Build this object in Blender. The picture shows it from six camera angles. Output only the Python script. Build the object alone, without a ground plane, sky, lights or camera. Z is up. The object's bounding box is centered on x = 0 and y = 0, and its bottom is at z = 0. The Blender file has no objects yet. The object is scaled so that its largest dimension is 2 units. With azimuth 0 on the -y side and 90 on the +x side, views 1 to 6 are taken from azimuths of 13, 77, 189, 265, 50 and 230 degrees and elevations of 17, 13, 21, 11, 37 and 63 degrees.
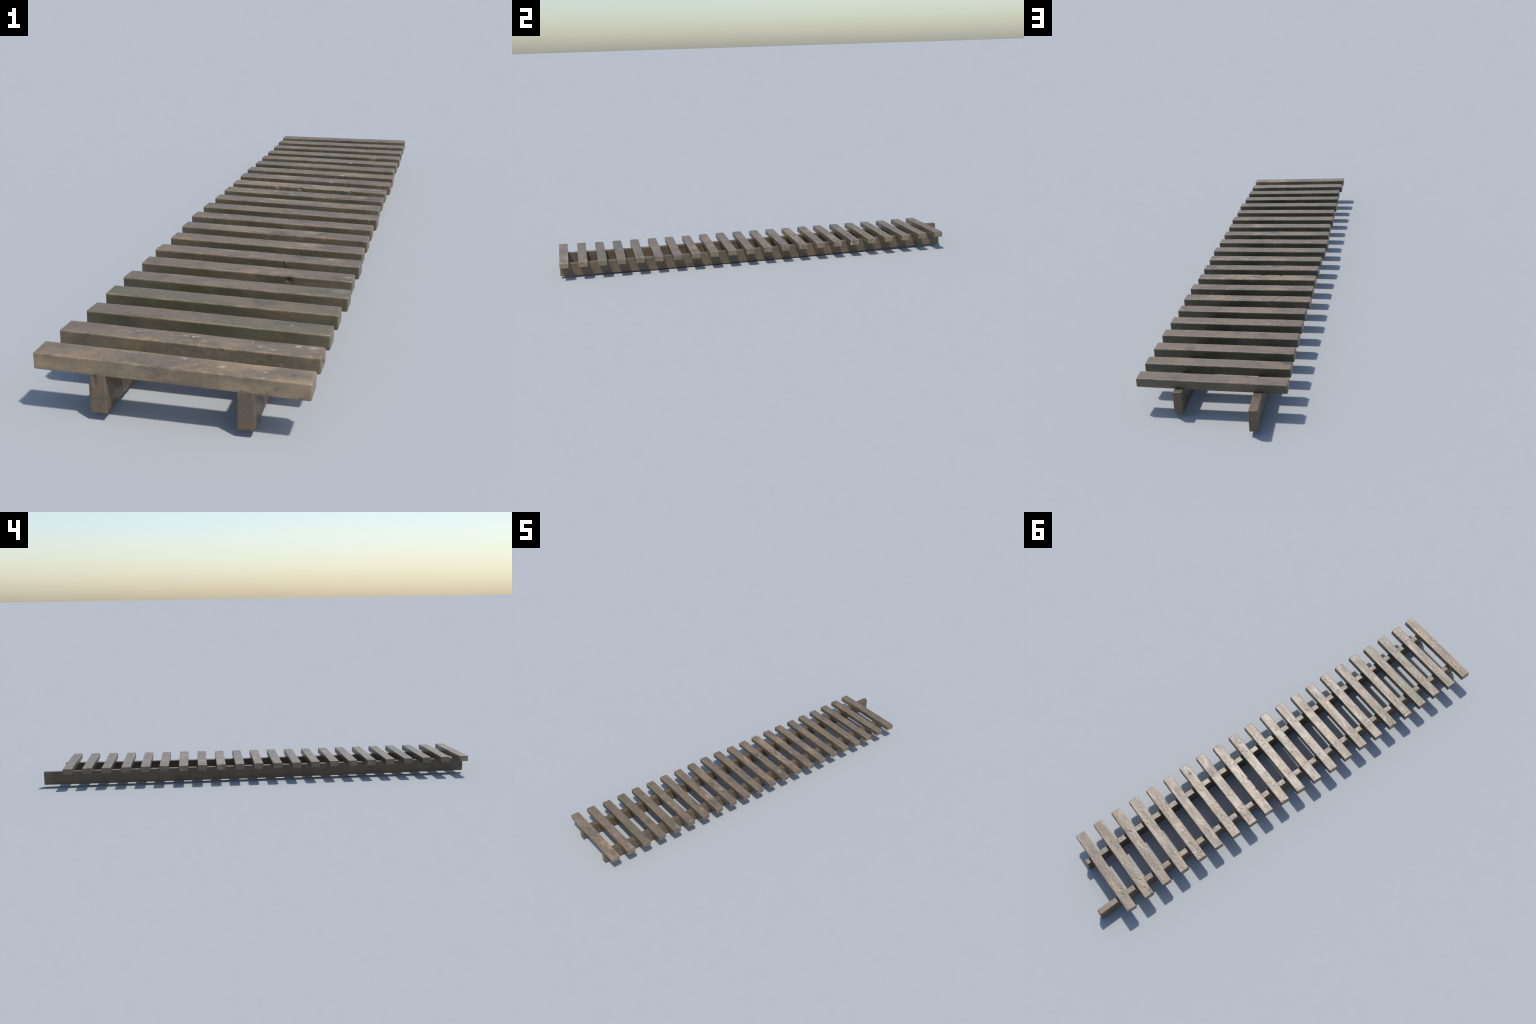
"""Weathered slatted wooden walkway: two long bearers carrying 22 cross slats, nailed down."""
import bpy, math, random
import numpy as np
from mathutils import Vector, noise

random.seed(7)

# ------------------------------------------------------------------ sizes (metres)
SLAT_WIDTH, SLAT_THICK = 0.0424, 0.0262
BEARER_WIDTH, BEARER_HEIGHT = 0.0255, 0.0585

# one row per slat, from the +y end to the -y end:
# right end x, left end x, y of the right end, y of the left end (centre line of the top)
SLATS = [
    (0.2004, -0.2042, 0.8765, 0.8840), (0.2010, -0.2010, 0.7897, 0.7964),
    (0.2016, -0.1988, 0.6998, 0.7085), (0.2020, -0.1991, 0.6106, 0.6192),
    (0.2003, -0.1988, 0.5223, 0.5303), (0.1990, -0.1990, 0.4336, 0.4436),
    (0.2026, -0.2020, 0.3450, 0.3532), (0.2026, -0.2010, 0.2570, 0.2653),
    (0.1976, -0.1996, 0.1684, 0.1781), (0.1972, -0.2009, 0.0809, 0.0907),
    (0.1968, -0.2010, -0.0075, 0.0030), (0.2008, -0.2055, -0.0961, -0.0860),
    (0.1975, -0.2076, -0.1845, -0.1750), (0.1978, -0.2030, -0.2725, -0.2648),
    (0.1970, -0.1993, -0.3610, -0.3544), (0.2006, -0.2026, -0.4494, -0.4429),
    (0.1978, -0.1998, -0.5379, -0.5313), (0.2010, -0.2022, -0.6260, -0.6214),
    (0.1957, -0.2003, -0.7128, -0.7098), (0.1955, -0.1979, -0.8011, -0.7982),
    (0.1952, -0.2036, -0.8900, -0.8872), (0.1960, -0.2036, -0.9775, -0.9766),
]
# per slat looks: warm (0 grey .. 1 tan), green algae, mottling, white specks, roughness of the surface
LOOKS = [
    (0.10, 0.10, 0.10, 0.00, 0.3), (0.35, 0.15, 0.35, 0.05, 0.3), (0.40, 0.10, 0.45, 0.05, 0.5),
    (0.35, 0.15, 0.35, 0.05, 0.4), (0.50, 0.10, 0.55, 0.05, 0.6), (0.50, 0.10, 0.45, 0.10, 0.5),
    (0.45, 0.05, 0.85, 0.45, 0.9), (0.60, 0.05, 0.75, 0.40, 0.8), (0.70, 0.05, 1.00, 0.55, 1.0),
    (0.45, 0.05, 0.75, 0.40, 0.8), (0.45, 0.15, 0.65, 0.25, 0.6), (0.30, 0.45, 0.50, 0.30, 0.6),
    (0.40, 0.25, 0.60, 0.15, 0.6), (0.45, 0.15, 0.65, 0.25, 0.6), (0.50, 0.15, 0.60, 0.20, 0.6),
    (0.50, 0.10, 0.70, 0.10, 0.7), (0.60, 0.10, 0.75, 0.20, 0.8), (0.40, 0.70, 0.35, 0.15, 0.4),
    (0.15, 0.95, 0.15, 0.10, 0.3), (0.20, 0.85, 0.20, 0.15, 0.4), (0.60, 0.05, 0.60, 0.35, 0.3),
    (0.95, 0.0, 0.55, 0.10, 0.3),
]

# marks on top of single slats: row -> (x, y on the slat, radius, kind); pale = bird lime or bleached
# wood, tan = freshly worn fibres, knot = dark knot
PALE_MARK, TAN_MARK, KNOT_MARK = "pale", "tan", "knot"
w, t, k = PALE_MARK, TAN_MARK, KNOT_MARK
MARKS = {
    3: [(0.124, -0.019, 0.0109, t)],
    5: [(0.031, 0.017, 0.0046, t)],
    6: [(-0.107, 0.001, 0.0051, t), (0.011, -0.008, 0.0031, t), (0.071, -0.001, 0.0031, t),
        (0.066, -0.019, 0.005, w), (0.087, -0.019, 0.0037, w)],
    7: [(-0.004, 0.003, 0.0049, t), (0.047, -0.019, 0.0048, w), (0.161, -0.007, 0.0048, t), (0.17, 0.001, 0.0048, k)],
    8: [(0.011, 0.012, 0.0153, w), (-0.023, -0.002, 0.0047, w), (-0.001, -0.017, 0.0047, w), (0.089, -0.007, 0.0047, t)],
    9: [(-0.033, 0.002, 0.0045, w), (-0.026, -0.013, 0.0045, w), (-0.183, 0.014, 0.007, t), (-0.146, 0.008, 0.0069, t),
        (-0.072, 0.007, 0.0057, t), (0.144, 0.002, 0.0135, t)],
    10: [(-0.062, 0.008, 0.0121, t), (-0.031, 0.006, 0.0088, t)],
    11: [(-0.108, 0.018, 0.0043, t), (0.014, -0.007, 0.0062, t)],
    12: [(0.05, 0.013, 0.004, t), (-0.134, 0.011, 0.0062, t)],
    13: [(0.077, 0.007, 0.0135, t), (0.187, -0.021, 0.006, k)],
    14: [(0.085, 0.006, 0.0153, t), (0.114, 0.007, 0.0035, t)],
    15: [(0.144, 0.009, 0.0089, t), (-0.005, -0.011, 0.0067, t)],
    16: [(0.19, -0.002, 0.0073, t), (0.086, -0.021, 0.0085, k)],
    17: [(0.189, 0.008, 0.013, w)],
    19: [(0.136, 0.003, 0.0026, w)],
    20: [(-0.009, 0.008, 0.0041, w), (0.128, -0.009, 0.0034, w), (0.185, 0.01, 0.0039, w), (0.023, -0.004, 0.0034, w),
         (0.108, -0.001, 0.0056, t), (0.054, -0.021, 0.0025, k)],
    21: [(0.133, 0.0, 0.0026, w), (0.135, -0.018, 0.0026, w), (0.072, 0.001, 0.0037, w), (0.045, -0.011, 0.0021, t),
         (0.013, 0.014, 0.0038, w)],
}
# notches and knot holes: row -> (x, y, height on the slat, radius, depth)
NOTCHES = {
    8: [(-0.079, -0.021, 0.011, 0.0042, 0.0042), (-0.020, -0.021, 0.010, 0.0045, 0.0048), (0.111, -0.021, 0.011, 0.0035, 0.0034)],
    16: [(0.083, -0.022, 0.004, 0.0050, 0.0030)],
    20: [(0.054, -0.021, 0.008, 0.0028, 0.0020)],
    6: [(0.155, 0.0, 0.0125, 0.006, 0.0016)],
    16 + 1: [(-0.19, 0.012, 0.0125, 0.004, 0.001)],
}


def top_z(x, y):
    """Upper surface of the walkway: it sags in the middle and twists a little."""
    right = 0.0852 + 0.0040 * max(0.0, -y - 0.2) ** 2 / 0.6 + 0.0090 * max(0.0, y + 0.1) ** 2
    left = 0.0897 + 0.0070 * max(0.0, -y - 0.35) ** 2 / 0.5 + 0.0016 * max(0.0, y + 0.1)
    t = (x + 0.2) / 0.4
    return left * (1 - t) + right * t


def interp(points, v):
    return float(np.interp(v, [p[0] for p in points], [p[1] for p in points]))


LEFT_LINE = [(-1.0, -0.1088), (-0.67, -0.1097), (-0.31, -0.1112), (0.13, -0.1145),
             (0.57, -0.1222), (0.84, -0.1262), (1.0, -0.1305)]
RIGHT_LINE = [(-1.0, 0.1075), (-0.67, 0.1025), (-0.31, 0.0975), (0.126, 0.0918),
              (0.48, 0.0887), (0.92, 0.0850)]


# ------------------------------------------------------------------ mesh helpers
def lattice(half, radius, step):
    """Coordinates along one side of a box: even in the flat part, arc-spaced in the rounded edge."""
    inner = half - radius
    n = max(2, int(round(2 * inner / step)))
    mid = np.linspace(-inner, inner, n + 1)
    arc = inner + radius * np.tan(np.linspace(0, math.pi / 4, 4))[1:]
    return np.concatenate([-arc[::-1], mid, arc])


def rounded_box(size, radius, steps):
    """Fine quad mesh of a box with rounded edges: vertices, outward directions, faces."""
    half = [s / 2 for s in size]
    axes = [lattice(h, radius, s) for h, s in zip(half, steps)]
    index, verts, faces = {}, [], []

    def vid(key):
        if key not in index:
            index[key] = len(verts)
            verts.append([axes[a][key[a]] for a in range(3)])
        return index[key]

    for a in range(3):
        b, c = (a + 1) % 3, (a + 2) % 3
        for side in (0, len(axes[a]) - 1):
            for i in range(len(axes[b]) - 1):
                for j in range(len(axes[c]) - 1):
                    quad = []
                    for di, dj in ((0, 0), (1, 0), (1, 1), (0, 1)):
                        key = [0, 0, 0]
                        key[a], key[b], key[c] = side, i + di, j + dj
                        quad.append(vid(tuple(key)))
                    faces.append(quad if side else quad[::-1])
    p = np.array(verts)
    inner = np.array(half) - radius
    q = np.clip(p, -inner, inner)
    d = p - q
    d /= np.linalg.norm(d, axis=1)[:, None]
    return q + radius * d, d, faces


def make_mesh(name, verts, faces, material):
    mesh = bpy.data.meshes.new(name)
    mesh.from_pydata([tuple(v) for v in verts], [], faces)
    mesh.polygons.foreach_set("use_smooth", [True] * len(mesh.polygons))
    mesh.materials.append(material)
    mesh.update()
    return mesh


def smooth(e0, e1, v):
    t = min(1.0, max(0.0, (v - e0) / (e1 - e0)))
    return t * t * (3 - 2 * t)


# ------------------------------------------------------------------ materials
class Graph:
    def __init__(self, name):
        self.mat = bpy.data.materials.new(name)
        self.mat.use_nodes = True
        self.t = self.mat.node_tree
        self.n, self.l = self.t.nodes, self.t.links
        self.bsdf = self.n["Principled BSDF"]

    def put(self, socket, value):
        if isinstance(value, bpy.types.NodeSocket):
            self.l.new(value, socket)
        else:
            socket.default_value = value

    def math(self, op, a, b=0.0, clamp=False):
        nd = self.n.new("ShaderNodeMath")
        nd.operation, nd.use_clamp = op, clamp
        self.put(nd.inputs[0], a)
        self.put(nd.inputs[1], b)
        return nd.outputs[0]

    def ramp(self, value, lo, hi, to0=0.0, to1=1.0):
        nd = self.n.new("ShaderNodeMapRange")
        nd.interpolation_type = "SMOOTHSTEP"
        self.put(nd.inputs["Value"], value)
        for k, v in (("From Min", lo), ("From Max", hi), ("To Min", to0), ("To Max", to1)):
            nd.inputs[k].default_value = v
        return nd.outputs["Result"]

    def mix(self, fac, a, b, blend="MIX"):
        nd = self.n.new("ShaderNodeMix")
        nd.data_type, nd.blend_type = "RGBA", blend
        self.put(nd.inputs["Factor"], fac)
        for sock, v in ((nd.inputs[6], a), (nd.inputs[7], b)):
            self.put(sock, v if isinstance(v, bpy.types.NodeSocket) else (*v, 1.0))
        return nd.outputs[2]

    def vec(self, op, a, b, c=None):
        nd = self.n.new("ShaderNodeVectorMath")
        nd.operation = op
        for sock, v in zip(nd.inputs, (a, b, c)):
            if v is not None:
                self.put(sock, v)
        return nd.outputs[0]

    def mapped(self, vec, scale, loc):
        nd = self.n.new("ShaderNodeMapping")
        self.l.new(vec, nd.inputs["Vector"])
        nd.inputs["Scale"].default_value = scale
        nd.inputs["Location"].default_value = loc
        return nd.outputs["Vector"]

    def noise(self, vec, scale, detail=4.0, rough=0.55, distort=0.0):
        nd = self.n.new("ShaderNodeTexNoise")
        self.l.new(vec, nd.inputs["Vector"])
        for k, v in (("Scale", scale), ("Detail", detail), ("Roughness", rough), ("Distortion", distort)):
            nd.inputs[k].default_value = v
        return nd.outputs["Fac"]


BROWN, GREY, DARK = (0.228, 0.161, 0.098), (0.178, 0.141, 0.101), (0.106, 0.081, 0.057)
TAN, PALE, OLIVE = (0.390, 0.280, 0.168), (0.50, 0.45, 0.38), (0.142, 0.132, 0.074)
PLUM, ORANGE = (0.165, 0.123, 0.095), (0.240, 0.150, 0.074)
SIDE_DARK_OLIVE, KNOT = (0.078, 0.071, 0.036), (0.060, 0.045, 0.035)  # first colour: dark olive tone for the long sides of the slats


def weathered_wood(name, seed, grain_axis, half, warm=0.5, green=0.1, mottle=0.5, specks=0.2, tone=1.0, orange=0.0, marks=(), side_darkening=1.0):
    g = Graph(name)
    coord = g.n.new("ShaderNodeTexCoord").outputs["Object"]
    rnd = random.Random(seed)
    off = [rnd.uniform(-40, 40) for _ in range(3)]

    def along(k):
        s = [1.0, 1.0, 1.0]
        s[grain_axis] = k
        return g.mapped(coord, s, off)

    wide, streak, plain = along(0.62), along(0.10), along(0.85)
    patches = g.noise(wide, 22, 5, 0.6, 0.6)
    clouds = g.noise(wide, 9, 3, 0.5)
    col = g.mix(g.ramp(patches, 0.28, 0.48), DARK, GREY)
    col = g.mix(g.ramp(patches, 0.42, 0.66), col, BROWN)
    col = g.mix(g.math("MULTIPLY", g.ramp(clouds, 0.45, 0.62), 0.55), col, PLUM)
    col = g.mix(g.ramp(g.noise(wide, 14, 4, 0.6), 0.62 - 0.26 * warm, 0.85 - 0.22 * warm, 0.0, 0.85 * warm), col, TAN)
    if orange:
        col = g.mix(g.ramp(g.noise(wide, 17, 4, 0.6), 0.35, 0.65, 0.0, orange), col, ORANGE)
    # fine flaky mottling, in patches
    where = g.ramp(g.noise(wide, 11, 2, 0.5), 0.58 - 0.22 * mottle, 0.74 - 0.18 * mottle)
    flake = g.ramp(g.noise(plain, 85, 6, 0.68, 0.4), 0.50, 0.62)
    col = g.mix(g.math("MULTIPLY", g.math("MULTIPLY", flake, where), 0.75 * mottle), col, TAN)
    pit = g.ramp(g.noise(plain, 120, 4, 0.6), 0.60, 0.70)
    col = g.mix(g.math("MULTIPLY", pit, 0.55), col, DARK)
    knot = g.ramp(g.noise(along(0.6), 26, 2, 0.4), 0.70, 0.78)
    col = g.mix(g.math("MULTIPLY", knot, 0.7), col, KNOT)
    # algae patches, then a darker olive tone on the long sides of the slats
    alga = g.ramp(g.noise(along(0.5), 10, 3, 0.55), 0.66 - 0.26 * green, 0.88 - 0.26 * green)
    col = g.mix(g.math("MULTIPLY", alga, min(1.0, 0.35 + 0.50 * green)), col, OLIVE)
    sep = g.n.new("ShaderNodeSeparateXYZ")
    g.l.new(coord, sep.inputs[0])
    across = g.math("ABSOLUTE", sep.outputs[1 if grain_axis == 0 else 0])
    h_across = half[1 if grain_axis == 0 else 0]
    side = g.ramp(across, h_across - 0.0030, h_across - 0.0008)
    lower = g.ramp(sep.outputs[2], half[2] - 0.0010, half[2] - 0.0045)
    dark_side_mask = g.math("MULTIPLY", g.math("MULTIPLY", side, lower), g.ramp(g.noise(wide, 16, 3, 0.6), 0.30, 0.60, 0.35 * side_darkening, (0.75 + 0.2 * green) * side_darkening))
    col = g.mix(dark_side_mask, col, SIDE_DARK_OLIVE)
    # worn, paler upper edges
    edge = g.math("MULTIPLY", g.ramp(across, h_across - 0.0040, h_across - 0.0012), g.ramp(sep.outputs[2], half[2] - 0.0036, half[2] - 0.0010))
    edge = g.math("MULTIPLY", edge, g.ramp(g.noise(wide, 34, 3, 0.6), 0.40, 0.68, 0.05, 0.45))
    col = g.mix(edge, col, TAN)
    # grain
    fibre = g.noise(streak, 420, 4, 0.6)
    col = g.mix(0.20, col, g.mix(g.ramp(fibre, 0.35, 0.65), (0.45, 0.45, 0.45), (1.0, 1.0, 1.0)), "MULTIPLY")
    # white specks
    if specks:
        spot = g.ramp(g.noise(plain, 62, 3, 0.5, 0.5), 0.655, 0.73)
        area = g.ramp(g.noise(wide, 8, 2), 0.60 - 0.22 * specks, 0.68 - 0.22 * specks)
        col = g.mix(g.math("MULTIPLY", g.math("MULTIPLY", spot, area), 0.8), col, PALE)
    if marks:
        wobble = g.n.new("ShaderNodeTexNoise")
        g.l.new(coord, wobble.inputs["Vector"])
        wobble.inputs["Scale"].default_value, wobble.inputs["Detail"].default_value = 130, 4
        moved = g.vec("MULTIPLY_ADD", wobble.outputs["Color"], (0.011,) * 3, coord)
        ragged = g.ramp(g.noise(plain, 190, 4, 0.65), 0.36, 0.56)
        for mx, my, r, kind in marks:
            centre = (mx + 0.0055, my + 0.0055, half[2] - (0.006 if kind == KNOT_MARK else 0.0) + 0.0055)
            away = g.vec("MULTIPLY", g.vec("SUBTRACT", moved, centre), (0.65, 1.0, 1.0))
            ln = g.n.new("ShaderNodeVectorMath")
            ln.operation = "LENGTH"
            g.l.new(away, ln.inputs[0])
            spot = g.ramp(ln.outputs["Value"], r * 1.35, r * 0.15)
            if kind == TAN_MARK or r > 0.01:
                spot = g.math("MULTIPLY", spot, ragged)
            if r > 0.01 and kind == PALE_MARK:
                spot = g.math("MULTIPLY", spot, 0.55)
            strength, paint = {PALE_MARK: (0.55, PALE), TAN_MARK: (0.75, TAN), KNOT_MARK: (0.8, KNOT)}[kind]
            col = g.mix(g.math("MULTIPLY", spot, strength), col, paint)
    col = g.mix(1.0, col, (tone, tone, tone), "MULTIPLY")
    g.l.new(col, g.bsdf.inputs["Base Color"])
    g.bsdf.inputs["Specular IOR Level"].default_value = 0.5
    g.l.new(g.ramp(g.noise(wide, 30, 4, 0.6), 0.3, 0.7, 0.38, 0.46), g.bsdf.inputs["Roughness"])
    relief = g.math("ADD", g.math("MULTIPLY", fibre, 0.3), g.math("MULTIPLY", g.noise(plain, 210, 5, 0.65), 1.0))
    bump = g.n.new("ShaderNodeBump")
    bump.inputs["Strength"].default_value = 0.25
    bump.inputs["Distance"].default_value = 0.0006
    g.l.new(relief, bump.inputs["Height"])
    g.l.new(bump.outputs["Normal"], g.bsdf.inputs["Normal"])
    return g.mat


def nail_material():
    g = Graph("weathered_nail_steel")
    coord = g.n.new("ShaderNodeTexCoord").outputs["Object"]
    col = g.mix(g.ramp(g.noise(coord, 700, 3), 0.4, 0.6), (0.30, 0.27, 0.24), (0.17, 0.12, 0.09))
    g.l.new(col, g.bsdf.inputs["Base Color"])
    g.bsdf.inputs["Metallic"].default_value = 0.35
    g.bsdf.inputs["Roughness"].default_value = 0.42
    return g.mat


# ------------------------------------------------------------------ the walkway
root = bpy.data.objects.new("wooden_walkway", None)
root["label"] = "long weathered slatted wooden walkway on two bearers"
root["category"] = "wooden walkway"
bpy.context.collection.objects.link(root)


def add(name, mesh, parent=root, location=(0, 0, 0), rotation=(0, 0, 0)):
    ob = bpy.data.objects.new(name, mesh)
    ob.location, ob.rotation_euler = location, rotation
    ob.parent = parent
    bpy.context.collection.objects.link(ob)
    return ob


def N(v, s, seed):
    return noise.noise(Vector((v[0] * s + seed * 3.17, v[1] * s - seed * 1.71, v[2] * s + seed * 0.83)))


def roughen(verts, dirs, half, grain_axis, seed, rough, dents, checks):
    """Push the surface in and out like sawn wood that has weathered for years."""
    out = verts.copy()
    other = 1 if grain_axis == 0 else 0
    for i, (p, d) in enumerate(zip(verts, dirs)):
        s = list(p)
        s[grain_axis] *= 0.30
        h = 0.0006 * N(s, 34, seed) + 0.00022 * N(p, 90, seed + 9)
        # flaky patches
        patch = smooth(0.05, 0.40, N(p, 16, seed + 21)) * rough
        h += patch * (0.0009 * N(p, 130, seed + 5) + 0.0006 * N(p, 300, seed + 6))
        # fine wash-boarding from the grain
        f = list(p)
        f[grain_axis] *= 0.12
        h += 0.00007 * N(f, 480, seed + 3)
        # chipped edges: where the direction is not along one axis
        edge = 1.0 - max(abs(d[0]), abs(d[1]), abs(d[2]))
        if edge > 0.02:
            e = list(p)
            e[grain_axis] *= 0.7
            chip = smooth(0.28, 0.65, N(e, 38, seed + 31))
            h -= min(1.0, edge * 4.0) * (0.0002 + 0.0026 * chip * (0.15 + rough))
        for cx, cy, cz, rad, depth in dents:
            r2 = (p[0] - cx) ** 2 + (p[1] - cy) ** 2 + (p[2] - cz) ** 2
            if r2 < 6 * rad * rad:
                h -= depth * math.exp(-r2 / (rad * rad))
        # drying cracks running in from an end
        for end, a0, b0, ang, length, depth, w, reach in checks:
            u = (half[grain_axis] - end * p[grain_axis])
            if u < length and abs(d[grain_axis]) > 0.8:
                aa, bb = p[other] - a0, p[2] - b0
                dist = abs(aa * math.sin(ang) - bb * math.cos(ang))
                fade = (1 - u / length)
                if dist < w and abs(aa * math.cos(ang) + bb * math.sin(ang)) < reach:
                    h -= depth * fade * (1 - dist / w)
        out[i] = p + d * h
    return out


steel = nail_material()

# nail head, a low dome
nv, nf = [], []
seg = 12
for r, z in ((0.0021, -0.0008), (0.0021, 0.0001), (0.0017, 0.0004), (0.0009, 0.0005)):
    for k in range(seg):
        nv.append((r * math.cos(k * math.tau / seg), r * math.sin(k * math.tau / seg), z))
for a in range(3):
    for k in range(seg):
        nf.append((a * seg + k, a * seg + (k + 1) % seg, (a + 1) * seg + (k + 1) % seg, (a + 1) * seg + k))
nf.append(tuple(range(3 * seg, 4 * seg)))
nf.append(tuple(range(seg))[::-1])
nail_mesh = make_mesh("nail", nv, nf, steel)

# end cracks: slat row -> list of (end +1 right / -1 left, across, up, angle, length, depth, half width, reach)
END_CRACKS = {
    1: [(1, 0.004, 0.0, 0.9, 0.012, 0.0020, 0.0022, 0.02)],
    4: [(1, 0.0, 0.0, 0.9, 0.020, 0.0030, 0.0022, 0.02)],
    5: [(1, 0.002, -0.002, 0.7, 0.020, 0.0030, 0.0022, 0.02)],
    7: [(1, -0.004, 0.0, 0.8, 0.022, 0.0035, 0.0022, 0.02)],
    8: [(1, 0.0, -0.004, 1.3, 0.015, 0.0030, 0.0022, 0.02)],
    17: [(1, -0.002, -0.003, 1.2, 0.014, 0.0025, 0.0022, 0.02)],
    20: [(1, 0.004, -0.003, -0.5, 0.016, 0.0030, 0.0022, 0.02)],
}

slats = []
for row, ((xr, xl, yr, yl), look) in enumerate(zip(SLATS, LOOKS)):
    warm, green, mottle, specks, rough = look
    rnd = random.Random(100 + row)
    length = math.hypot(xr - xl, yr - yl) + 0.0042
    size = (length, SLAT_WIDTH, SLAT_THICK)
    half = [s / 2 for s in size]
    xm, ym = (xr + xl) / 2 + 0.0004, (yr + yl) / 2
    zr, zl = top_z(xr, yr), top_z(xl, yl)
    verts, dirs, faces = rounded_box(size, 0.0024, (0.0021, 0.0021, 0.0021))
    yaw = math.atan2(yr - yl, xr - xl)
    # nails over the bearers
    nails = []
    for line in (LEFT_LINE, RIGHT_LINE):
        nails.append((interp(line, ym) - xm + rnd.uniform(-0.006, 0.006), rnd.uniform(-0.006, 0.006)))
    dents = [(nx, ny, half[2], 0.0030, 0.0009) for nx, ny in nails]
    for _ in range(rnd.randint(1, 3)):      # stray pits
        dents.append((rnd.uniform(-0.18, 0.18), rnd.uniform(-0.015, 0.015), half[2], rnd.uniform(0.0016, 0.0034), rnd.uniform(0.0005, 0.0013)))
    dents += NOTCHES.get(row, [])
    verts = roughen(verts, dirs, half, 0, 10 + row * 7, rough, dents, END_CRACKS.get(row, []))
    # slight bow along the length
    bow = rnd.uniform(-0.0008, 0.0008)
    verts[:, 1] += bow * (1 - (verts[:, 0] / half[0]) ** 2)
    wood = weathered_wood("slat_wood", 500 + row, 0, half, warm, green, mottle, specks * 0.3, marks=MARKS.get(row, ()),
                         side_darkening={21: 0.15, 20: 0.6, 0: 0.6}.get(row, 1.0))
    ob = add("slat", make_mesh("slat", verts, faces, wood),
             location=(xm, ym, (zr + zl) / 2 - half[2]),
             rotation=(rnd.uniform(-0.012, 0.012), -math.atan2(zr - zl, xr - xl), yaw))
    slats.append(ob)
    for nx, ny in nails:
        add("nail", nail_mesh, ob, (nx, ny, half[2] - 0.0007), (rnd.uniform(-0.1, 0.1), rnd.uniform(-0.1, 0.1), rnd.uniform(0, 6.28)))


def bearer(line, y0, y1, bottom, seed, checks):
    length = y1 - y0
    size = (BEARER_WIDTH, length, BEARER_HEIGHT)
    half = [s / 2 for s in size]
    verts, dirs, faces = rounded_box(size, 0.0020, (0.0026, 0.0035, 0.0030))
    verts = roughen(verts, dirs, half, 1, seed, 0.6, [], checks)
    ym = (y0 + y1) / 2
    for v in verts:
        y = v[1] + ym
        t = (v[2] + half[2]) / BEARER_HEIGHT           # 0 bottom .. 1 top
        x = interp(line, y)
        top = top_z(x, y) - SLAT_THICK + 0.0027
        low = interp(bottom, y)
        v[2] = low + (top - low) * t - half[2]
        v[0] += x
    wood = weathered_wood("bearer_wood", seed, 1, (99, half[1], 99), 0.12, 0.50, 0.15, 0.0, 0.72, 0.38)
    return add("bearer", make_mesh("bearer", verts, faces, wood), location=(0, ym, half[2]))


bearer(LEFT_LINE, -0.9975, 0.9995,
       [(-1, 0.0092), (-0.7, 0.0075), (-0.4, 0.0058), (0.0, 0.0045), (0.3, 0.0048), (0.7, 0.0065), (1, 0.0082)],
       61, [(-1, -0.004, 0.022, 1.57, 0.05, 0.0060, 0.0022, 0.010)])
bearer(RIGHT_LINE, -0.9980, 0.9250,
       [(-1, 0.0080), (-0.79, 0.0045), (-0.57, 0.0014), (-0.2, 0.0004), (0.2, 0.0012), (0.58, 0.0057), (0.95, 0.0085)],
       73, [(-1, 0.004, 0.026, 1.2, 0.03, 0.0025, 0.0024, 0.006)])


def splinter(slat, path, radius):
    """A torn fibre curling off a slat: a tapered, bent spike."""
    nv, nf, n = [], [], 6
    for i, p in enumerate(path):
        r = radius * (1 - 0.8 * i / (len(path) - 1))
        for q in range(n):
            a = q * math.tau / n
            nv.append((p[0] + r * math.cos(a), p[1] + r * 0.6 * math.sin(a), p[2] + r * math.sin(a)))
    for i in range(len(path) - 1):
        for q in range(n):
            nf.append((i * n + q, i * n + (q + 1) % n, (i + 1) * n + (q + 1) % n, (i + 1) * n + q))
    nf.append(tuple(range(n))[::-1])
    nf.append(tuple(range((len(path) - 1) * n, len(path) * n)))
    add("splinter", make_mesh("splinter", nv, nf, slat.data.materials[0]), slat)


h = SLAT_THICK / 2
splinter(slats[15], [(0.058, -0.0195, h - 0.001), (0.062, -0.0232, h - 0.002), (0.065, -0.0240, h - 0.006), (0.066, -0.0232, h - 0.011)], 0.0014)
splinter(slats[15], [(-0.200, 0.002, h - 0.004), (-0.2045, 0.002, h - 0.003), (-0.2075, 0.002, h - 0.0025)], 0.0016)
splinter(slats[6], [(0.199, -0.005, -h + 0.003), (0.2035, -0.005, -h + 0.002), (0.2055, -0.006, -h + 0.001)], 0.0018)
splinter(slats[21], [(-0.023, 0.0200, -h + 0.002), (-0.023, 0.0222, -h + 0.001), (-0.024, 0.0232, -h)], 0.0016)
